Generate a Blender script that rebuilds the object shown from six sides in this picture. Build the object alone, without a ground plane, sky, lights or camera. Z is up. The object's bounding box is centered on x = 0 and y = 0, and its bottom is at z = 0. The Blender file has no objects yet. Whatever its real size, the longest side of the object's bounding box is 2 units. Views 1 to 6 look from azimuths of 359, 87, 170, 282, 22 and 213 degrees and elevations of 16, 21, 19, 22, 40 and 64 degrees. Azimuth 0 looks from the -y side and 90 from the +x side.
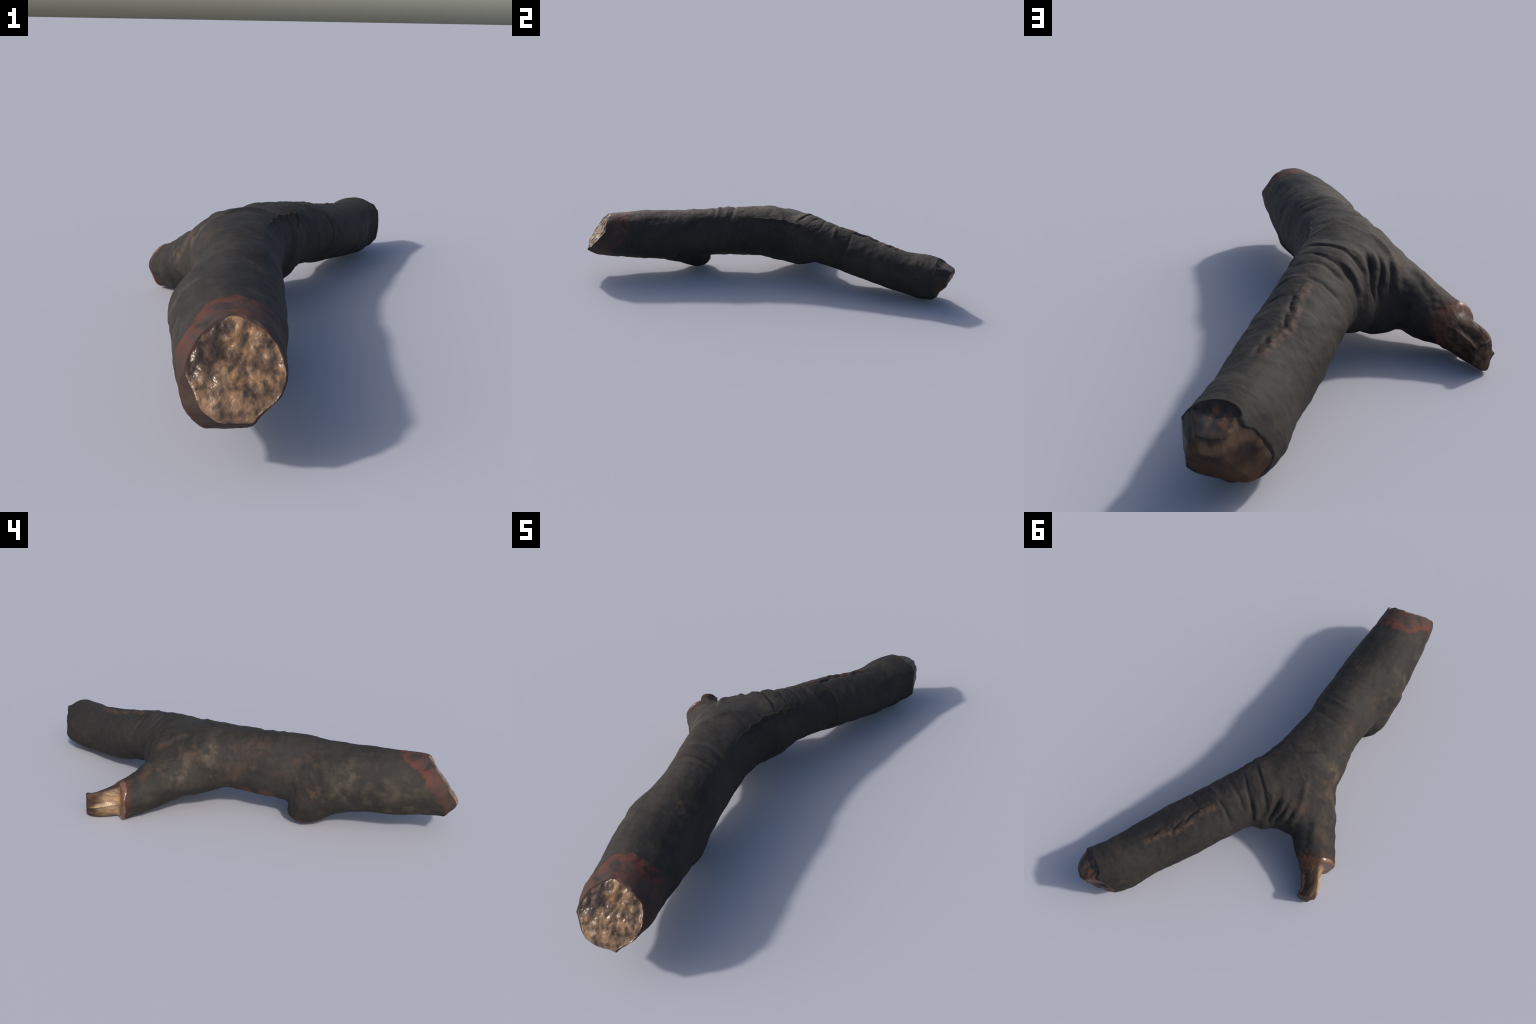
"""A broken, forked tree branch lying on the ground: a stout trunk piece that
bends into a long bough, a short side branch ending in a bare splinter peg,
a snapped twig stub underneath, and three ends of exposed wood.

The body is one smooth implicit surface: swept tubes (spine + cross-section
harmonics) blended together, cut by the broken ends, polygonised, given relief
(bark rings, folds, scar, torn ledge) and then separated into its parts."""
import bpy
import numpy as np
from mathutils import Vector

# ------------------------------------------------------------------ tubes
# rows: x, y, z, mean radius, then cross-section harmonics cos2 sin2 cos3 sin3 cos4 sin4
TRUNK = np.array([
    [-0.1533, -0.9959, 0.2145, 0.1029, 0.0008, 0.0101, 0.0061, 0.0032, 0.0050, 0.0052],
    [-0.1519, -0.8778, 0.2225, 0.1235, 0.0024, 0.0000, -0.0008, 0.0008, 0.0027, -0.0018],
    [-0.1564, -0.7529, 0.2217, 0.1339, 0.0021, 0.0001, -0.0007, -0.0009, 0.0006, -0.0002],
    [-0.1597, -0.6132, 0.2179, 0.1445, 0.0045, -0.0019, -0.0007, 0.0004, 0.0014, 0.0003],
    [-0.1605, -0.4631, 0.2137, 0.1495, 0.0054, 0.0022, -0.0011, 0.0008, 0.0005, -0.0002],
    [-0.1463, -0.3024, 0.2276, 0.1401, -0.0018, 0.0056, 0.0029, -0.0013, -0.0000, -0.0019],
    [-0.1406, -0.1307, 0.2332, 0.1377, -0.0019, -0.0017, 0.0019, 0.0007, 0.0003, -0.0019],
    [-0.1259, 0.0590, 0.2371, 0.1411, 0.0043, -0.0044, -0.0039, 0.0089, 0.0033, 0.0010],
    [-0.0931, 0.2471, 0.2097, 0.1396, 0.0138, -0.0029, -0.0100, 0.0190, 0.0057, 0.0047]])
BOUGH = np.array([
    [-0.1202, 0.1432, 0.2151, 0.1201, 0.0022, 0.0078, -0.0029, -0.0036, -0.0065, 0.0071],
    [-0.0510, 0.2519, 0.2094, 0.1448, 0.0028, 0.0069, -0.0025, -0.0051, -0.0037, 0.0044],
    [0.0225, 0.3361, 0.2154, 0.1238, 0.0014, 0.0027, -0.0007, -0.0024, 0.0010, -0.0005],
    [0.0984, 0.4519, 0.1941, 0.1183, 0.0028, 0.0009, 0.0003, -0.0017, 0.0030, 0.0004],
    [0.1799, 0.5806, 0.1618, 0.1185, 0.0027, 0.0054, 0.0037, -0.0002, 0.0014, 0.0003],
    [0.2690, 0.7171, 0.1349, 0.1137, 0.0011, 0.0044, 0.0021, -0.0034, 0.0006, 0.0004],
    [0.3346, 0.8488, 0.1255, 0.1130, -0.0035, 0.0034, -0.0028, -0.0018, -0.0035, 0.0038],
    [0.3900, 0.9180, 0.1250, 0.1080, -0.0050, 0.0030, -0.0020, -0.0020, -0.0010, 0.0030],
    [0.4438, 0.9910, 0.1180, 0.1060, -0.0020, 0.0000, 0.0000, 0.0000, 0.0000, 0.0000]])
SIDE = np.array([
    [-0.1466, 0.0426, 0.2343, 0.1358, 0.0147, 0.0141, -0.0098, -0.0038, -0.0036, 0.0081],
    [-0.1981, 0.1249, 0.1975, 0.1258, 0.0028, 0.0065, -0.0045, -0.0002, -0.0055, 0.0040],
    [-0.2693, 0.2111, 0.1651, 0.1077, -0.0006, 0.0048, -0.0028, 0.0011, -0.0019, 0.0017],
    [-0.3387, 0.2994, 0.1170, 0.0904, 0.0001, 0.0026, 0.0012, 0.0034, 0.0037, 0.0012],
    [-0.4127, 0.3821, 0.0876, 0.0716, -0.0011, 0.0033, 0.0052, 0.0053, 0.0046, -0.0009]])
PEG = np.array([
    [-0.3755, 0.3806, 0.0864, 0.0613, -0.0084, 0.0028, 0.0020, 0.0002, 0.0003, -0.0020],
    [-0.4250, 0.4804, 0.0603, 0.0466, -0.0103, -0.0003, 0.0030, 0.0034, 0.0030, 0.0028],
    [-0.4277, 0.5358, 0.0554, 0.0414, -0.0055, -0.0004, -0.0002, -0.0003, 0.0025, 0.0001]])
KNOT = np.array([
    [-0.1745, -0.4770, 0.1892, 0.1359, 0.0108, -0.0116, -0.0009, -0.0021, -0.0024, 0.0003],
    [-0.2043, -0.3659, 0.1010, 0.1015, 0.0065, -0.0046, -0.0009, -0.0001, -0.0011, -0.0018],
    [-0.2054, -0.2950, 0.0948, 0.0513, -0.0033, -0.0048, -0.0005, -0.0007, -0.0026, 0.0006]])
SIDE_END_NORMAL = np.array([-0.5183, 0.7754, 0.0152])
WEB = np.array([-0.1874, 0.2517, 0.1308]), 0.0841
SADDLE = np.array([-.158, .270, .215]), .078
BOUGH_AXIS = np.array([.503, .864, 0.])


def unit(v):
    return v / np.linalg.norm(v)


def spline(rows, m):
    n = len(rows)
    q = np.vstack([2 * rows[0] - rows[1], rows, 2 * rows[-1] - rows[-2]])
    t = np.linspace(0, n - 1, m)
    i = np.minimum(t.astype(int), n - 2)
    u = (t - i)[:, None]
    a, b, c, d = q[i], q[i + 1], q[i + 2], q[i + 3]
    return .5 * (2 * b + (c - a) * u + (2 * a - 5 * b + 4 * c - d) * u * u
                 + (3 * b - a - 3 * c + d) * u ** 3)


class Tube:
    def __init__(self, rows, m):
        self.D = spline(rows, m)
        self.C = self.D[:, :3]
        self.m = m
        t = np.gradient(self.C, axis=0)
        self.t = t / np.linalg.norm(t, axis=1, keepdims=True)
        up = np.array([0, 0, 1.]) if abs(self.t[:, 2]).mean() < .7 else np.array([0, 1., 0])
        e1 = np.cross(self.t, up)
        self.e1 = e1 / np.linalg.norm(e1, axis=1, keepdims=True)
        self.e2 = np.cross(self.e1, self.t)
        self.step = np.linalg.norm(np.diff(self.C, axis=0), axis=1).mean()
        self.length = self.step * (m - 1)
        self.CC = (self.C ** 2).sum(1)

    def eval(self, p):
        """distance to the skin, overshoot along the axis, 0..1 place along it, angle"""
        m = self.m
        i = np.argmin(self.CC - 2 * (p @ self.C.T), 1)
        ax = ((p - self.C[i]) * self.t[i]).sum(1)
        fi = np.clip(i + ax / self.step, 0, m - 1)
        j = np.minimum(fi.astype(int), m - 2)
        w = (fi - j)[:, None]

        def lerp(A):
            return A[j] * (1 - w) + A[j + 1] * w
        d = p - lerp(self.C)
        ax = (d * lerp(self.t)).sum(1)
        x = (d * lerp(self.e1)).sum(1)
        y = (d * lerp(self.e2)).sum(1)
        ph = np.arctan2(y, x)
        h = lerp(self.D[:, 3:])
        R = (h[:, 0] + h[:, 1] * np.cos(2 * ph) + h[:, 2] * np.sin(2 * ph)
             + h[:, 3] * np.cos(3 * ph) + h[:, 4] * np.sin(3 * ph)
             + h[:, 5] * np.cos(4 * ph) + h[:, 6] * np.sin(4 * ph))
        return np.hypot(x, y) - R, ax, fi / (m - 1), ph


trunk_tube, bough_tube, side_tube = Tube(TRUNK, 90), Tube(BOUGH, 80), Tube(SIDE, 50)
peg_tube, knot_tube = Tube(PEG, 30), Tube(KNOT, 30)


def smin(a, b, k):
    h = np.clip(.5 + .5 * (b - a) / k, 0, 1)
    return b * (1 - h) + a * h - k * h * (1 - h)


def smax(a, b, k):
    return -smin(-a, -b, k)


# ------------------------------------------------------------------ broken ends
def trunk_end(p):
    """snapped end of the trunk: an oblique face, blunt nose, bevelled below and at one side"""
    x, y, z = p.T
    face = -.995 + .8 * (z - .19) + .2 * (x + .19) + .010 * np.exp(-((z - .275) / .035) ** 2)
    face = face + .008 * fbm(np.stack([x * 17, z * 17, 0 * z], 1), 2, 107)
    nose = -.999 + 0 * x
    bevel = smax(-.995 + 1.5 * (.148 - z), -.950 - 1.1 * (x + .26), .015)
    bevel = smax(bevel, -.985 + 1.9 * (x + .10 + .14 - z), .012)
    bevel = smax(bevel, -.992 + .75 * (-x - .2 + .16 - z), .012)
    h = smax(face, nose, .015)
    return (smax(h, bevel, .012) - y) * .75, bevel - h


def bough_end(p):
    """torn end of the bough: a wedge of wood stands out beyond the bark rim"""
    t = p @ BOUGH_AXIS
    s = p[:, 0] * BOUGH_AXIS[1] - p[:, 1] * BOUGH_AXIS[0]
    z = p[:, 2]
    h = np.interp(z, [-.1, 0, .02, .04, .06, .08, .1, .14, .187, .204, .213, .225, .25, .3],
                  [.89, .956, .973, .992, 1.005, 1.020, 1.034, 1.064, 1.072, 1.028, .998, .984, .978, .965])
    h = np.minimum(h, np.interp(s, [-.3, -.26, -.22, -.20, -.16, -.14, -.12, -.08, -.04, -.02, .0, .04],
                                [.90, .945, .982, 1.003, 1.065, 1.070, 1.070, 1.058, 1.02, .985, .96, .92]))
    h = np.minimum(h, 1.032 - (s + .08 + z - .2))
    h = np.minimum(h, 1.0 - 1.3 * (-.2 - s + z - .2))
    h = h + .007 * fbm(np.stack([s * 24, z * 24, 0 * z], 1), 2, 101)
    return np.maximum((t - h) * .6, p[:, 0] - .472)


def field(p, full=False):
    a, ax, s, ph = trunk_tube.eval(p)
    a = smax(a, (p - trunk_tube.C[-1]) @ trunk_tube.t[-1] - .015, .06)
    g, gx, gs, gph = bough_tube.eval(p)
    g = np.maximum(g, np.where(gs <= 0, -gx, -9))
    b, bx, bs, bph = side_tube.eval(p)
    b = smax(b, (p - SIDE[-1, :3]) @ unit(SIDE_END_NORMAL) - .008, .012)
    b = np.maximum(b, np.where(bs <= 0, -bx - .02, -9))
    web = np.linalg.norm(p - WEB[0], axis=1) - WEB[1]
    saddle = np.linalg.norm(p - SADDLE[0], axis=1) - SADDLE[1]
    f = smin(smin(smin(smin(a, g, .06), b, .05), web, .04), saddle, .035)
    te, tb = trunk_end(p)
    be = bough_end(p)
    body = f
    f = np.maximum(np.maximum(f, te), be)
    c, cx, cs, cph = peg_tube.eval(p)
    wedge = np.mod(cph + .5, 2 * np.pi / 5) - np.pi / 5
    c = c + .046 * (1.07 - np.cos(np.pi / 5) / np.cos(wedge) * 1.16)
    c = np.maximum(c, np.where(cs <= 0, -cx, -9))
    cap = np.maximum(p[:, 1] - .536, (p[:, 1] - .528 + .6 * (-.444 - p[:, 0])) * .85)
    cap = np.maximum(cap, (p[:, 1] - .536 + .8 * (.02 - p[:, 2])) * .78)
    c = smax(c, cap, .006)
    k, kx, ks, _ = knot_tube.eval(p)
    k = np.maximum(k, np.where(ks <= 0, -kx, -9))
    kcut = (p - np.array([-.2, -.293, .05])) @ unit(np.array([0, .97, .2]))
    k = smax(k, kcut, .012)
    f1 = smin(f, k, .03)
    f1 = smax(smin(f1, c, .02), .0005 - p[:, 2], .004)
    if full:
        return dict(f=f1, a=a, g=g, b=b, s=s, ph=ph, gs=gs, gph=gph, bs=bs, bph=bph, body=body,
                    te=te, tb=tb, be=be, c=c, k=k, kcut=kcut, base=f)
    return f1


def chunked(fn, p, n=24000):
    return np.concatenate([fn(p[i:i + n]) for i in range(0, len(p), n)])


def chunked_full(p, n=24000):
    parts = [field(p[i:i + n], True) for i in range(0, len(p), n)]
    return {k: np.concatenate([q[k] for q in parts]) for k in parts[0]}


# ------------------------------------------------------------------ noise
def lattice(ix, iy, iz, seed):
    h = (ix * 374761393 + iy * 668265263 + iz * 2147483647 + seed * 974634533) & 0xFFFFFFFF
    h = ((h ^ (h >> 13)) * 1274126177) & 0xFFFFFFFF
    h = ((h ^ (h >> 16)) * 2246822519) & 0xFFFFFFFF
    return ((h ^ (h >> 15)) & 0xFFFF) / 32767.5 - 1


TURN = np.array([[.36, .48, -.8], [-.8, .60, 0], [.48, .64, .6]])


def noise(q, seed=0):
    q = q @ TURN
    i = np.floor(q).astype(np.int64)
    u = q - i
    u = u * u * u * (u * (u * 6 - 15) + 10)
    r = 0
    for dx in (0, 1):
        for dy in (0, 1):
            for dz in (0, 1):
                w = ((u[:, 0] if dx else 1 - u[:, 0]) * (u[:, 1] if dy else 1 - u[:, 1])
                     * (u[:, 2] if dz else 1 - u[:, 2]))
                r = r + w * lattice(i[:, 0] + dx, i[:, 1] + dy, i[:, 2] + dz, seed)
    return r


def fbm(q, octaves, seed=0):
    r, a = 0, 1.
    for o in range(octaves):
        r = r + a * noise(q * 2 ** o, seed + o * 17)
        a *= .5
    return r


# ------------------------------------------------------------------ polygonise
def surface_net(h):
    """naive surface nets of `field`, evaluated only near the skin"""
    lo = np.array([-.522, -1.038, -.030])
    B = 6
    nb = np.ceil((np.array([.522, 1.038, .42]) - lo) / (h * B)).astype(int)
    n = nb * B
    bc = np.stack(np.meshgrid(*[np.arange(k) for k in nb], indexing='ij'), -1).reshape(-1, 3)
    fc = chunked(field, lo + (bc + .5 - .5 / B) * B * h)
    F = np.repeat(np.repeat(np.repeat(fc.reshape(nb), B, 0), B, 1), B, 2)
    near = bc[abs(fc) < h * B * 1.15 + .012]
    sub = np.stack(np.meshgrid(*[np.arange(B)] * 3, indexing='ij'), -1).reshape(-1, 3)
    idx = (near[:, None] * B + sub).reshape(-1, 3)
    F[idx[:, 0], idx[:, 1], idx[:, 2]] = chunked(field, lo + idx * h)
    ins = F < 0
    cnt = np.zeros(n - 1, int)
    for d in sub[:8] * 0 + np.array([[i >> 2 & 1, i >> 1 & 1, i & 1] for i in range(8)]):
        cnt += ins[d[0]:n[0] - 1 + d[0], d[1]:n[1] - 1 + d[1], d[2]:n[2] - 1 + d[2]]
    cells = np.argwhere((cnt > 0) & (cnt < 8))
    vid = -np.ones(n - 1, int)
    vid[tuple(cells.T)] = np.arange(len(cells))
    acc = np.zeros((len(cells), 3))
    num = np.zeros(len(cells))
    for ax in range(3):
        e = np.eye(3, dtype=int)[ax]
        o1, o2 = np.eye(3, dtype=int)[(ax + 1) % 3], np.eye(3, dtype=int)[(ax + 2) % 3]
        for d in (0 * e, o1, o2, o1 + o2):
            q = cells + d
            f0, f1 = F[tuple(q.T)], F[tuple((q + e).T)]
            m = (f0 < 0) != (f1 < 0)
            t = np.where(m, f0 / np.where(m, f0 - f1, 1), 0)
            acc[m] += (q + e * t[:, None])[m]
            num[m] += 1
    verts = lo + h * acc / num[:, None]
    quads = []
    for ax in range(3):
        e = np.eye(3, dtype=int)[ax]
        o1, o2 = np.eye(3, dtype=int)[(ax + 1) % 3], np.eye(3, dtype=int)[(ax + 2) % 3]
        sl0 = [slice(1, k - 1) for k in n]
        sl1 = list(sl0)
        sl1[ax] = slice(2, n[ax])
        g0, g1 = ins[tuple(sl0)], ins[tuple(sl1)]
        ed = np.argwhere(g0 != g1) + 1
        flip = g0[tuple((ed - 1).T)]
        q = np.stack([vid[tuple((ed - o1 - o2).T)], vid[tuple((ed - o2).T)],
                      vid[tuple(ed.T)], vid[tuple((ed - o1).T)]], 1)
        q[~flip] = q[~flip][:, ::-1]
        quads.append(q)
    return verts, np.concatenate(quads)


def subdivide(V, Q):
    """split every quad in four"""
    E = np.sort(np.stack([Q, np.roll(Q, -1, 1)], -1).reshape(-1, 2), 1)
    key, inv = np.unique(E[:, 0] * (len(V) + 1) + E[:, 1], return_inverse=True)
    a, b = key // (len(V) + 1), key % (len(V) + 1)
    em = len(V) + inv.reshape(-1, 4)
    fm = len(V) + len(key) + np.arange(len(Q))
    W = np.concatenate([V, (V[a] + V[b]) / 2, V[Q].mean(1)])
    out = [np.stack([Q[:, i], em[:, i], fm, em[:, i - 1]], 1) for i in range(4)]
    return W, np.concatenate(out)


def gradient(p, eps=.0012):
    g = np.stack([chunked(field, p + e) - chunked(field, p - e) for e in np.eye(3) * eps], 1)
    return g / (2 * eps)


def vertex_normals(V, Q):
    n = np.cross(V[Q[:, 2]] - V[Q[:, 0]], V[Q[:, 3]] - V[Q[:, 1]])
    N = np.zeros_like(V)
    for i in range(4):
        for k in range(3):
            N[:, k] += np.bincount(Q[:, i], n[:, k], len(V))
    return N / np.maximum(np.linalg.norm(N, axis=1, keepdims=True), 1e-12)


def relax(V, Q, amount):
    """pull every vertex towards the mean of its faces' centres"""
    c = V[Q].mean(1)
    acc = np.zeros_like(V)
    num = np.bincount(Q.ravel(), minlength=len(V))
    for i in range(4):
        for k in range(3):
            acc[:, k] += np.bincount(Q[:, i], c[:, k], len(V))
    return V + amount * (acc / num[:, None] - V)


def smooth_border(V, Q, inside):
    """straighten the staircase where two kinds of faces meet"""
    E = np.sort(np.stack([Q, np.roll(Q, -1, 1)], -1).reshape(-1, 2), 1)
    key, inv = np.unique(E[:, 0] * len(V) + E[:, 1], return_inverse=True)
    n_in = np.bincount(inv.ravel(), np.repeat(inside, 4), len(key))
    n_all = np.bincount(inv.ravel(), minlength=len(key))
    cut = (n_in > 0) & (n_in < n_all)
    a, b = key[cut] // len(V), key[cut] % len(V)
    num = np.bincount(np.r_[a, b], minlength=len(V))
    on = num > 1
    V = V.copy()
    for _ in range(8):
        acc = np.stack([np.bincount(np.r_[a, b], np.r_[V[b, k], V[a, k]], len(V)) for k in range(3)], 1)
        V[on] = .5 * V[on] + .5 * acc[on] / num[on][:, None]
    return V


# ------------------------------------------------------------------ relief
def line_distance(p, pts):
    """distance to a polyline, and 0..1 place along it"""
    pts = np.asarray(pts, float)
    best = np.full(len(p), 9.)
    place = np.zeros(len(p))
    for i in range(len(pts) - 1):
        d = pts[i + 1] - pts[i]
        t = np.clip((p - pts[i]) @ d / (d @ d), 0, 1)
        r = np.linalg.norm(p - pts[i] - t[:, None] * d, axis=1)
        m = r < best
        best[m] = r[m]
        place[m] = (i + t[m]) / (len(pts) - 1)
    return best, place


def snap(pts):
    """lay a polyline on the skin"""
    pts = np.asarray(pts, float)
    n = len(pts)
    t = np.linspace(0, n - 1, 4 * (n - 1) + 1)
    q = np.stack([np.interp(t, np.arange(n), pts[:, k]) for k in range(3)], 1)
    for _ in range(4):
        g = gradient(q)
        q = q - g * (field(q) / np.maximum((g ** 2).sum(1), .25))[:, None]
    return q


def crease(p, pts, width, height, taper=True):
    d, u = line_distance(p, snap(pts))
    g = np.exp(-(d / width) ** 2) * height
    return g * np.clip(4 * np.minimum(u, 1 - u) + .25, 0, 1) if taper else g


TORN_LEDGE = [(-.045, -.10, .328), (-.044, -.02, .342), (-.030, .03, .343), (0, .14, .336),
              (.045, .222, .316), (.075, .255, .305), (.095, .225, .257)]
SCAR = [(.075, .470, .311), (.112, .512, .302), (.135, .569, .285), (.162, .629, .267),
        (.203, .664, .262), (.252, .725, .250), (.272, .748, .248)]
FOLDS = [([(-.195, .135, .352), (-.228, .222, .315), (-.238, .288, .277), (-.232, .328, .230),
           (-.240, .337, .186)], .014, .007),
         ([(-.104, .275, .343), (-.132, .325, .313), (-.137, .366, .283), (-.132, .395, .243)], .013, .006),
         ([(-.170, .270, .318), (-.168, .335, .285), (-.158, .382, .243)], .011, .006),
         ([(-.201, .288, .300), (-.198, .333, .272), (-.190, .360, .235)], .008, .004),
         ([(-.060, .350, .333), (-.095, .385, .290), (-.105, .410, .235)], .014, .005),
         ([(-.305, .250, .262), (-.335, .300, .225), (-.350, .345, .190)], .016, .004),
         ([(-.150, .280, .330), (-.150, .335, .302), (-.148, .375, .265), (-.15, .38, .20)], .006, -.006),
         ([(-.185, .270, .312), (-.184, .330, .282), (-.174, .372, .240), (-.175, .36, .18)], .006, -.006),
         ([(-.218, .285, .288), (-.218, .330, .250), (-.212, .350, .200)], .007, -.006),
         ([(-.040, .345, .332), (-.080, .392, .285), (-.088, .410, .240)], .007, -.005)]
GROOVES = [([(.040, .277, .337), (-.027, .345, .332), (-.076, .397, .277)], .007, -.0045),
           ([(.016, .207, .331), (-.075, .295, .341), (-.127, .360, .292)], .008, -.0055),
           ([(.114, .412, .316), (.034, .445, .308), (-.015, .473, .253)], .008, -.0045),
           ([(.093, .324, .316), (.000, .373, .329), (-.044, .410, .287)], .009, -.0035),
           ([(-.074, -.249, .355), (-.172, -.260, .367), (-.236, -.256, .332)], .011, -.004),
           ([(-.055, -.165, .340), (-.147, -.145, .372), (-.233, -.140, .341)], .011, -.005),
           ([(-.219, -.230, .347), (-.150, -.236, .372), (-.060, -.250, .345)], .009, .004),
           ([(-.060, -.195, .345), (-.150, -.190, .372), (-.220, -.185, .347)], .012, .003),
           ([(.060, .445, .312), (.110, .405, .325), (.165, .385, .290)], .010, .004),
           ([(.159, .487, .297), (.210, .457, .257), (.225, .427, .208), (.203, .424, .132)], .007, -.004),
           ([(.237, .442, .201), (.254, .486, .223), (.304, .566, .204)], .018, -.005)]


def relief(p, F):
    """how far each point of the skin is pushed out (m), and how woody the spot is"""
    bark = np.clip(1 - np.maximum.reduce([F['wood_trunk'], F['wood_bough'], F['wood_peg']]), 0, 1)
    # growth rings run round each limb, bunched up near the fork
    d, total = 0, 0
    for dist, s, ph, tube, seed, fork in (('a', 's', 'ph', trunk_tube, 5, 1), ('g', 'gs', 'gph', bough_tube, 15, 0),
                                          ('b', 'bs', 'bph', side_tube, 25, .3)):
        L, c, sn = F[s] * tube.length, np.cos(F[ph]), np.sin(F[ph])
        warp = L + .022 * noise(np.stack([L * 6, c * 1.5, sn * 1.5], 1), seed)
        ring = fbm(np.stack([warp * 30, c * 1.2, sn * 1.2], 1), 3, seed + 1)
        ring = ring * .7 + 1.7 * fbm(np.stack([warp * 12, c * .9, sn * .9], 1), 2, seed + 3)
        bunch = np.exp(-((F[s] - fork) / .3) ** 2)
        w = np.exp(-np.clip(F[dist], 0, .2) / .012)
        d = d + w * ring * (.0011 + .0016 * bunch)
        total = total + w
    d = d / np.maximum(total, 1e-9)
    # lumps and fine knobbly grain
    d = d + .0024 * fbm(p * 16, 2, 31) + .0006 * fbm(p * 55, 2, 37)
    # rougher, flaking bark on the flank of the trunk
    d = d + .0022 * np.clip(-(p[:, 0] + .20) * 8, 0, 1) * fbm(p * np.array([34, 22, 34]), 2, 41)
    for pts, w, h in FOLDS + GROOVES:
        d = d + crease(p, pts, w * 1.1, h * 1.1)
    # swollen lower flank of the trunk, hollow under the fork
    low = np.exp(-((p[:, 0] + .245) / .05) ** 2 - ((p[:, 2] - .125) / .05) ** 2)
    d = d + .006 * low * np.clip((-.5 - p[:, 1]) / .1, 0, 1)
    d = d + .006 * np.exp(-((p - np.array([-.275, -.26, .24])) ** 2).sum(1) / .06 ** 2)
    d = d - .003 * np.exp(-((p - np.array([-.27, .11, .09])) ** 2).sum(1) / .07 ** 2)
    # long scar on the bough: a split with a raised, crumbly lip
    jit = p + .006 * np.stack([noise(p * 55, 51), noise(p * 55, 52), 0 * p[:, 0]], 1)
    d = d + crease(jit, SCAR, .012, .006) * (.75 + .6 * noise(p * 42, 53))
    off = np.array([.018, -.010, .0])
    d = d + crease(jit, np.array(SCAR) + off, .008, -.005)
    # torn ledge: outer bark ends in a ragged lip, the layer below lies deeper
    jit = p + .007 * np.stack([noise(p * 45, 61), noise(p * 45, 62), noise(p * 45, 63)], 1)
    pts = snap(TORN_LEDGE)
    r, u = line_distance(jit, pts)
    tx = np.interp(u, np.linspace(0, 1, len(pts)), pts[:, 0])
    tz = np.interp(u, np.linspace(0, 1, len(pts)), pts[:, 2])
    below = (jit[:, 0] - tx) - (jit[:, 2] - tz)
    fade = np.clip(3.5 * np.minimum(u, 1 - u), 0, 1) * np.exp(-(r / .05) ** 2)
    step = np.clip(below / .008, -1, 1)
    d = d + fade * np.where(step > 0, -.0065 * step, .0035 * (1 + step))
    d = d * (bark * .9 + .1)
    # exposed wood: crumbly, pitted trunk end; fibrous bough end; whittled peg
    pit = fbm(p * np.array([46, 36, 40]), 2, 71)
    d = d + F['wood_trunk'] * (.0036 * pit + .003 * noise(p * 20, 73))
    st = p @ np.array([.864, -.503, 0])
    d = d + F['wood_bough'] * (.0014 * fbm(np.stack([st * 45, p[:, 2] * 18, p[:, 1] * 20], 1), 2, 81)
                               + .002 * noise(p * 26, 83))
    ax = p @ unit(PEG[1, :3] - PEG[0, :3])
    around = np.stack([p[:, 0] * 60, p[:, 2] * 60, ax * 9], 1)
    d = d + F['wood_peg'] * .0009 * fbm(around, 2, 91)
    return d


def build_body():
    V, Q = surface_net(.0052)
    for _ in range(2):
        V = relax(V, Q, .5)
    for _ in range(2):
        g = gradient(V)
        V = V - g * (chunked(field, V) / np.maximum((g ** 2).sum(1), .25))[:, None]
    V, Q = subdivide(V, Q)
    g = gradient(V)
    V = V - g * (chunked(field, V) / np.maximum((g ** 2).sum(1), .25))[:, None]
    F = chunked_full(V)
    N = vertex_normals(V, Q)
    wob = .004 * noise(V * 40, 7)
    F['wood_trunk'] = (np.clip((F['te'] - F['body'] - .002 + wob) / .006, 0, 1)
                       * np.clip((-F['tb'] + .004 + wob) / .008, 0, 1))
    F['wood_bough'] = np.clip((F['be'] - F['body'] - .001 + wob) / .006, 0, 1)
    edge = -.35 * V[:, 0] + .8 * V[:, 1] - .437 + wob + .010 * noise(V * 22, 9)
    F['wood_peg'] = np.clip(edge / .006, 0, 1) * ((V[:, 1] > .3) & (V[:, 0] < -.2))
    wood = np.maximum.reduce([F['wood_trunk'], F['wood_bough'], F['wood_peg']])
    V = smooth_border(V, Q, wood[Q].mean(1) > .5)
    N = vertex_normals(V, Q)
    V = V + N * relief(V, F)[:, None]
    V[:, 2] = np.maximum(V[:, 2], .0004)
    return V, Q, F, vertex_normals(V, Q)


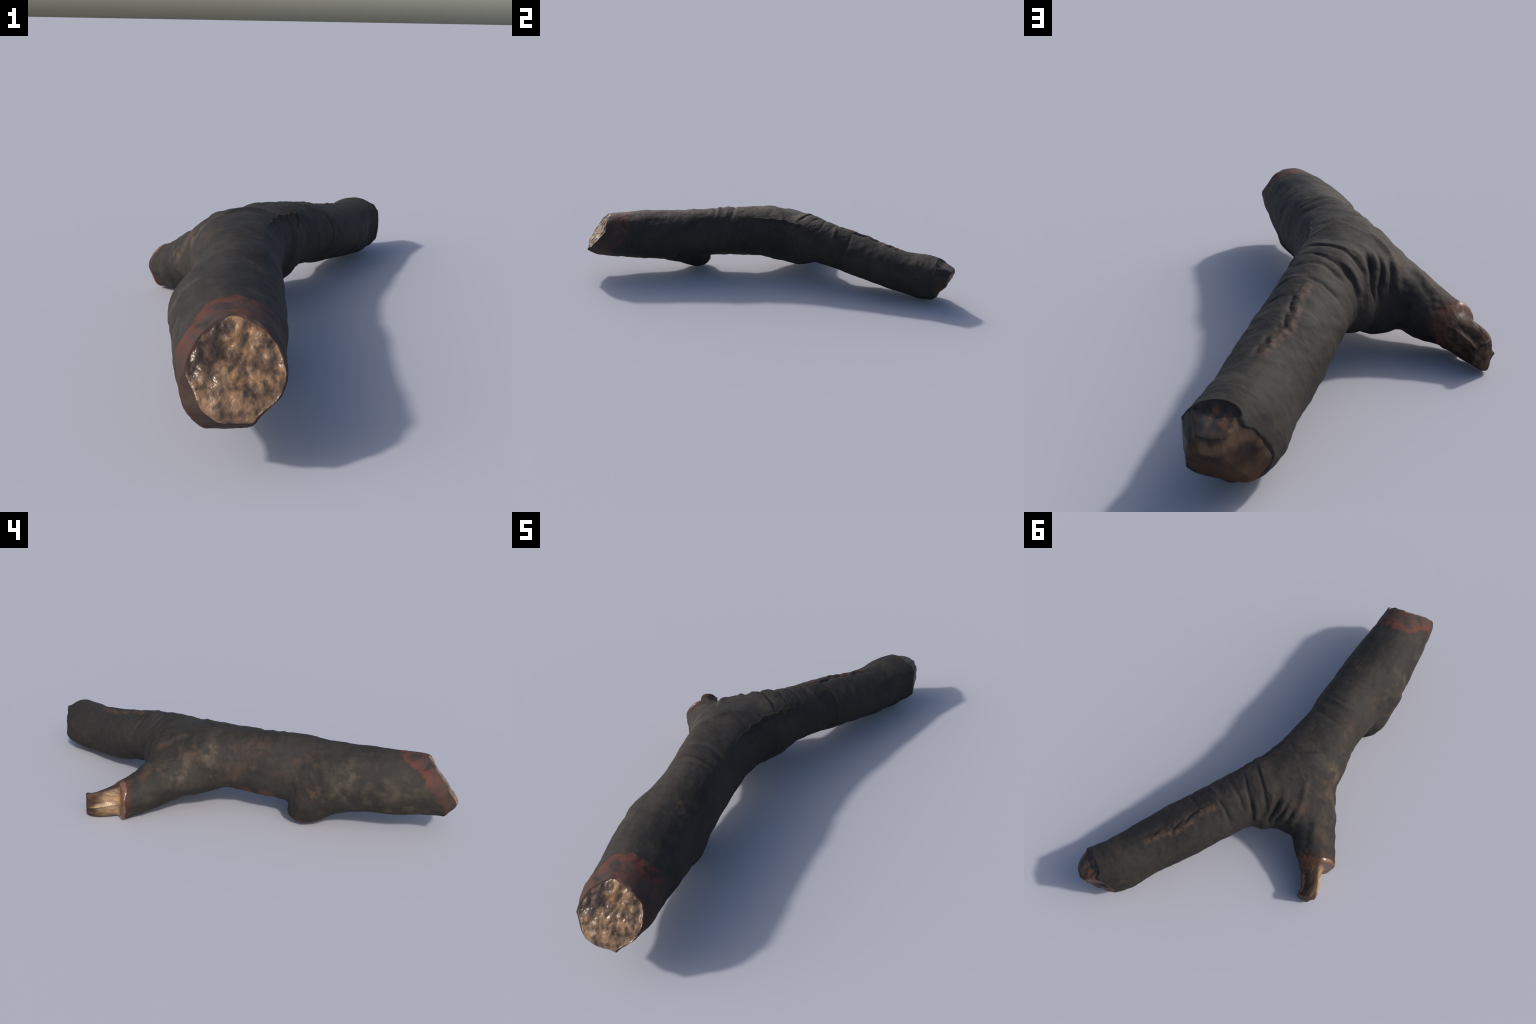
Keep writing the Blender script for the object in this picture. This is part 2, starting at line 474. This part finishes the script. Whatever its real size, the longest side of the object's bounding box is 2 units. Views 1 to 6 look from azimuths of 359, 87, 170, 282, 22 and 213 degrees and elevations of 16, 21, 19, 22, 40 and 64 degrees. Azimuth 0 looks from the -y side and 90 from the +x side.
# ------------------------------------------------------------------ materials
class Nodes:
    """thin wrapper for writing node trees as expressions"""

    def __init__(self, name):
        self.mat = bpy.data.materials.new(name)
        self.mat.use_nodes = True
        self.t = self.mat.node_tree
        self.bsdf = self.t.nodes['Principled BSDF']
        self.co = self.t.nodes.new('ShaderNodeTexCoord').outputs['Object']
        sep = self.t.nodes.new('ShaderNodeSeparateXYZ')
        self.t.links.new(self.co, sep.inputs[0])
        self.x, self.y, self.z = sep.outputs

    def put(self, sock, v):
        if isinstance(v, bpy.types.NodeSocket):
            self.t.links.new(v, sock)
        elif v is not None:
            sock.default_value = v

    def math(self, op, a, b=None, clamp=False):
        n = self.t.nodes.new('ShaderNodeMath')
        n.operation = op
        n.use_clamp = clamp
        self.put(n.inputs[0], a)
        self.put(n.inputs[1], b)
        return n.outputs[0]

    def lin(self, *terms):
        """sum of (value, factor) pairs and constants"""
        r = None
        for t in terms:
            v = self.math('MULTIPLY', t[0], t[1]) if isinstance(t, tuple) else t
            r = v if r is None else self.math('ADD', r, v)
        return r

    def ramp(self, v, a, b):
        n = self.t.nodes.new('ShaderNodeMapRange')
        n.interpolation_type = 'SMOOTHSTEP'
        self.put(n.inputs[0], v)
        n.inputs[1].default_value, n.inputs[2].default_value = a, b
        return n.outputs[0]

    def mapped(self, scale, rot=(0, 0, 0), loc=(0, 0, 0)):
        n = self.t.nodes.new('ShaderNodeMapping')
        self.t.links.new(self.co, n.inputs[0])
        n.inputs[1].default_value, n.inputs[2].default_value, n.inputs[3].default_value = loc, rot, scale
        return n.outputs[0]

    def noise(self, scale, detail=3, rough=.55, vec=None, dist=0):
        n = self.t.nodes.new('ShaderNodeTexNoise')
        self.t.links.new(vec or self.co, n.inputs['Vector'])
        n.inputs['Scale'].default_value = scale
        n.inputs['Detail'].default_value = detail
        n.inputs['Roughness'].default_value = rough
        n.inputs['Distortion'].default_value = dist
        return n.outputs[0]

    def mix(self, f, a, b):
        n = self.t.nodes.new('ShaderNodeMix')
        n.data_type = 'RGBA'
        self.put(n.inputs[0], f)
        self.put(n.inputs[6], (*a, 1) if isinstance(a, tuple) else a)
        self.put(n.inputs[7], (*b, 1) if isinstance(b, tuple) else b)
        return n.outputs[2]

    def near(self, points, radius, jitter=None):
        """1 close to any of the points, 0 beyond radius"""
        best = None
        for c in points:
            n = self.t.nodes.new('ShaderNodeVectorMath')
            n.operation = 'DISTANCE'
            self.put(n.inputs[0], self.co)
            n.inputs[1].default_value = c
            best = n.outputs[1] if best is None else self.math('MINIMUM', best, n.outputs[1])
        if jitter is not None:
            best = self.lin(best, (jitter, radius * 1.6), -radius * .8)
        return self.ramp(best, radius, radius * .35)

    def mul(self, a, b):
        return self.math('MULTIPLY', a, b, True)

    def finish(self, color, rough, height=None, strength=.5, distance=.004, spec=.5):
        self.put(self.bsdf.inputs['Base Color'], color)
        self.put(self.bsdf.inputs['Roughness'], rough)
        self.put(self.bsdf.inputs['Specular IOR Level'], spec)
        if height is not None:
            b = self.t.nodes.new('ShaderNodeBump')
            b.inputs['Strength'].default_value = strength
            b.inputs['Distance'].default_value = distance
            self.put(b.inputs['Height'], height)
            self.put(self.bsdf.inputs['Normal'], b.outputs[0])
        return self.mat


def bark_material():
    n = Nodes('bark')
    big = n.noise(6, 4, .6)
    mid = n.noise(18, 4, .6)
    fine = n.noise(60, 4, .6)
    blotch = n.noise(19, 4, .6)
    # streaks running round the limb
    streak = n.noise(1, 4, .6, n.mapped((8, 30, 8)))
    col = n.mix(n.ramp(big, .36, .64), (.0185, .0164, .0148), (.0280, .0246, .0216))
    col = n.mix(n.mul(n.ramp(mid, .50, .74), .5), col, (.043, .033, .025))
    col = n.mix(n.mul(n.ramp(streak, .55, .8), .3), col, (.042, .038, .033))
    col = n.mix(n.mul(n.ramp(fine, .48, .30), .4), col, (.012, .0105, .0095))
    col = n.mix(n.mul(n.ramp(n.noise(11, 3, .6, None, .3), .56, .68), .45), col, (.013, .012, .0115))
    # pale olive and tan patches scattered over the weathered flank
    olive = n.near([(-.343, .158, .228), (-.300, -.557, .275), (-.288, -.800, .215), (-.29, -.72, .19),
                    (-.300, -.640, .190), (-.330, -.480, .230), (-.270, .03, .300)], .14, mid)
    col = n.mix(n.mul(n.mul(olive, n.ramp(blotch, .42, .74)), .6), col, (.066, .052, .035))
    under = n.near([(-.21, -.85, .125), (-.22, -.75, .12), (-.22, -.65, .115)], .10, mid)
    col = n.mix(n.mul(n.mul(under, n.ramp(blotch, .42, .64)), .6), col, (.070, .054, .030))
    pale = n.near([(-.343, .150, .232), (-.350, .17, .20), (-.305, -.56, .265), (-.29, .035, .29)], .06, fine)
    col = n.mix(n.mul(n.mul(pale, n.ramp(blotch, .42, .66)), .45), col, (.105, .082, .060))
    rust = n.near([(-.230, .254, .298), (-.213, .167, .337), (-.240, -.165, .335), (-.261, -.36, .31),
                   (-.298, .02, .213), (-.285, -.067, .228), (-.37, .27, .19), (-.30, -.25, .24),
                   (-.26, -.10, .29), (-.31, -.40, .17), (.02, .10, .315), (.06, .20, .29),
                   (-.17, .30, .30), (-.29, .12, .28)], .075, mid)
    col = n.mix(n.mul(n.mul(rust, n.ramp(blotch, .42, .70)), .6), col, (.068, .038, .024))
    crack = n.near([(-.092, -.464, .347), (-.085, -.49, .345)], .03, fine)
    col = n.mix(n.mul(n.mul(crack, n.ramp(fine, .4, .6)), .6), col, (.090, .058, .036))
    bare = n.near([(-.215, -.113, .110), (-.232, -.205, .112), (-.24, -.36, .03), (-.19, -.42, .02)], .05, fine)
    col = n.mix(n.mul(bare, .75), col, (.105, .048, .025))
    # crumbly brown lip of the long scar
    scar = n.near(SCAR[:-1] + [(.094, .49, .307), (.148, .60, .276), (.182, .646, .264), (.227, .694, .256)],
                  .026, fine)
    col = n.mix(n.mul(n.mul(scar, n.ramp(fine, .34, .58)), .7), col, (.085, .050, .033))
    # inner bark laid open round the broken trunk end
    edge = n.lin(n.y, (n.math('MAXIMUM', n.lin((n.x, -1.), -.20), 0.), 1.6),
                 (n.math('MAXIMUM', n.lin((n.z, -1.), .25), 0.), 1.2), (mid, .16), -.08)
    open_ = n.ramp(edge, -.735, -.760)
    inner = n.mix(n.ramp(edge, -.765, -.83), (.090, .030, .020), (.050, .034, .030))
    inner = n.mix(n.mul(n.ramp(n.noise(22, 3, .5, None, .5), .48, .66), .75), inner, (.084, .032, .022))
    inner = n.mix(n.mul(n.ramp(n.noise(15, 3, .5, None, .7), .50, .64), .8), inner, (.026, .020, .019))
    inner = n.mix(n.mul(n.ramp(n.lin(n.z, (mid, .06)), .335, .27), .75), inner, (.040, .024, .020))
    col = n.mix(n.mul(open_, .92), col, inner)
    # dark reddish collar where the side branch loses its bark
    collar = n.lin((n.x, -.35), (n.y, .8), (mid, .03), -.015)
    ring = n.mul(n.ramp(collar, .408, .430), n.ramp(n.x, -.2, -.25))
    col = n.mix(n.mul(ring, .8), col, (.050, .022, .016))
    # dark rim at the torn end of the bough
    rim = n.lin((n.x, .37), (n.y, .93), (mid, .03), -.015)
    col = n.mix(n.mul(n.ramp(rim, .975, 1.0), .7), col, (.020, .016, .015))
    h = n.lin((fine, .6), (streak, .6), (n.noise(180, 2, .5), .2))
    rough = n.lin((mid, .15), .68)
    return n.finish(col, rough, h, .35, .003, .22)


def trunk_wood_material():
    n = Nodes('crumbly_wood')
    a = n.noise(26, 3, .5)
    b = n.noise(34, 3, .5)
    col = n.mix(n.ramp(a, .36, .62), (.100, .058, .034), (.235, .138, .072))
    col = n.mix(n.mul(n.ramp(b, .55, .75), .6), col, (.36, .240, .140))
    col = n.mix(n.mul(n.ramp(n.noise(12, 2), .54, .70), .55), col, (.26, .135, .052))
    low = n.ramp(n.lin(n.z, (a, .06)), .21, .15)
    col = n.mix(n.mul(low, .5), col, (.120, .076, .056))
    col = n.mix(n.mul(n.ramp(n.noise(33, 3, .5), .47, .35), .7), col, (.034, .022, .015))
    hollow = n.near([(-.185, -.880, .325), (-.195, -.905, .300), (-.18, -.91, .28), (-.225, -.93, .27)], .05, b)
    col = n.mix(n.mul(hollow, .8), col, (.032, .019, .014))
    return n.finish(col, n.lin((b, .3), .18), n.lin((a, .6), (b, .7)), .9, .012, .5)


def bough_wood_material():
    n = Nodes('dark_torn_wood')
    mid = n.noise(20, 3, .55)
    streak = n.noise(1, 2, .5, n.mapped((48, 30, 10)))
    col = n.mix(n.ramp(mid, .4, .62), (.026, .013, .009), (.066, .031, .015))
    low = n.ramp(n.lin(n.z, (mid, .05)), .155, .10)
    col = n.mix(n.mul(low, .75), col, (.090, .043, .016))
    ridge = n.near([(.43, .985, .155), (.40, .982, .163), (.374, .976, .170), (.35, .962, .175),
                    (.325, .950, .170), (.295, .948, .150), (.280, .950, .12)], .032, mid)
    col = n.mix(n.mul(ridge, .85), col, (.155, .085, .043))
    shelf = n.near([(.40, .935, .205), (.42, .95, .20), (.36, .94, .205)], .045, mid)
    col = n.mix(n.mul(shelf, .8), col, (.040, .037, .034))
    top = n.ramp(n.z, .185, .215)
    col = n.mix(n.mul(n.mul(top, n.ramp(streak, .5, .62)), .9), col, (.130, .052, .026))
    col = n.mix(n.mul(n.mul(top, n.ramp(streak, .48, .36)), .85), col, (.014, .011, .011))
    out = n.t.nodes.new('ShaderNodeVectorMath')
    out.operation = 'DISTANCE'
    n.put(out.inputs[0], n.co)
    out.inputs[1].default_value = (.375, .930, .122)
    col = n.mix(n.mul(n.ramp(n.lin(out.outputs[1], (mid, .03)), .108, .125), .85), col, (.018, .014, .013))
    return n.finish(col, n.lin((mid, .25), .38), n.lin((mid, .6), (streak, .4)), .4, .005, .25)


def peg_wood_material():
    n = Nodes('bare_splinter_wood')
    grain = n.noise(1, 3, .55, n.mapped((60, 12, 60), (.25, 0, -.5)))
    mid = n.noise(22, 3)
    col = n.mix(n.ramp(grain, .36, .64), (.19, .112, .060), (.34, .228, .125))
    col = n.mix(n.mul(n.ramp(mid, .52, .72), .5), col, (.42, .235, .085))
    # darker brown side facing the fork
    side = n.ramp(n.lin((n.x, 1.), (n.y, .55), (mid, .02), (n.z, .12)), -.190, -.168)
    col = n.mix(n.mul(side, .96), col, n.mix(n.ramp(grain, .4, .66), (.024, .014, .010), (.066, .037, .024)))
    root = n.ramp(n.lin((n.x, -.35), (n.y, .8), (mid, .03), -.015), .480, .445)
    col = n.mix(n.mul(root, .8), col, (.085, .036, .022))
    return n.finish(col, n.lin((mid, .2), (side, .25), .17), n.lin((grain, .8), (mid, .3)), .5, .005, n.lin((side, -.35), .5))


# ------------------------------------------------------------------ parts
def make_part(name, V, Q, N, pick, material, parent):
    q = Q[pick]
    used, inv = np.unique(q, return_inverse=True)
    me = bpy.data.meshes.new(name)
    me.vertices.add(len(used))
    me.vertices.foreach_set('co', V[used].astype(np.float32).ravel())
    me.loops.add(q.size)
    me.loops.foreach_set('vertex_index', inv.ravel().astype(np.int32))
    me.polygons.add(len(q))
    me.polygons.foreach_set('loop_start', np.arange(0, q.size, 4, dtype=np.int32))
    me.update(calc_edges=True)
    me.validate()
    me.polygons.foreach_set('use_smooth', np.ones(len(q), bool))
    me.materials.append(material)
    me.normals_split_custom_set_from_vertices([tuple(v) for v in N[used]])
    ob = bpy.data.objects.new(name, me)
    bpy.context.scene.collection.objects.link(ob)
    ob.parent = parent
    return ob


def main():
    V, Q, F, N = build_body()
    bark = bark_material()
    thing = bpy.data.objects.new('broken_branch', None)
    bpy.context.scene.collection.objects.link(thing)
    thing['label'] = 'dark forked tree branch with broken ends of bare wood'
    thing['category'] = 'tree branch'

    def face(k):
        return F[k][Q].mean(1)
    C = V[Q].mean(1)
    wt, wb, wp = face('wood_trunk') > .5, face('wood_bough') > .5, face('wood_peg') > .5
    wt &= ~wb
    wood = wt | wb | wp
    stub = (face('k') < face('body') - .006) & (C[:, 1] < 0) & ~wood
    side = (face('b') < np.minimum(face('a'), face('g'))) & (C[:, 1] > 0) & ~wood & ~stub
    bough = (face('g') < face('a')) & ~wood & ~stub & ~side
    trunk = ~(wood | stub | side | bough)
    p_trunk = make_part('trunk', V, Q, N, trunk, bark, thing)
    p_bough = make_part('bough', V, Q, N, bough, bark, thing)
    p_side = make_part('side_branch', V, Q, N, side, bark, thing)
    make_part('twig_stub', V, Q, N, stub, bark, p_trunk)
    make_part('broken_wood', V, Q, N, wt, trunk_wood_material(), p_trunk)
    make_part('broken_wood', V, Q, N, wb, bough_wood_material(), p_bough)
    make_part('splinter_peg', V, Q, N, wp, peg_wood_material(), p_side)


main()
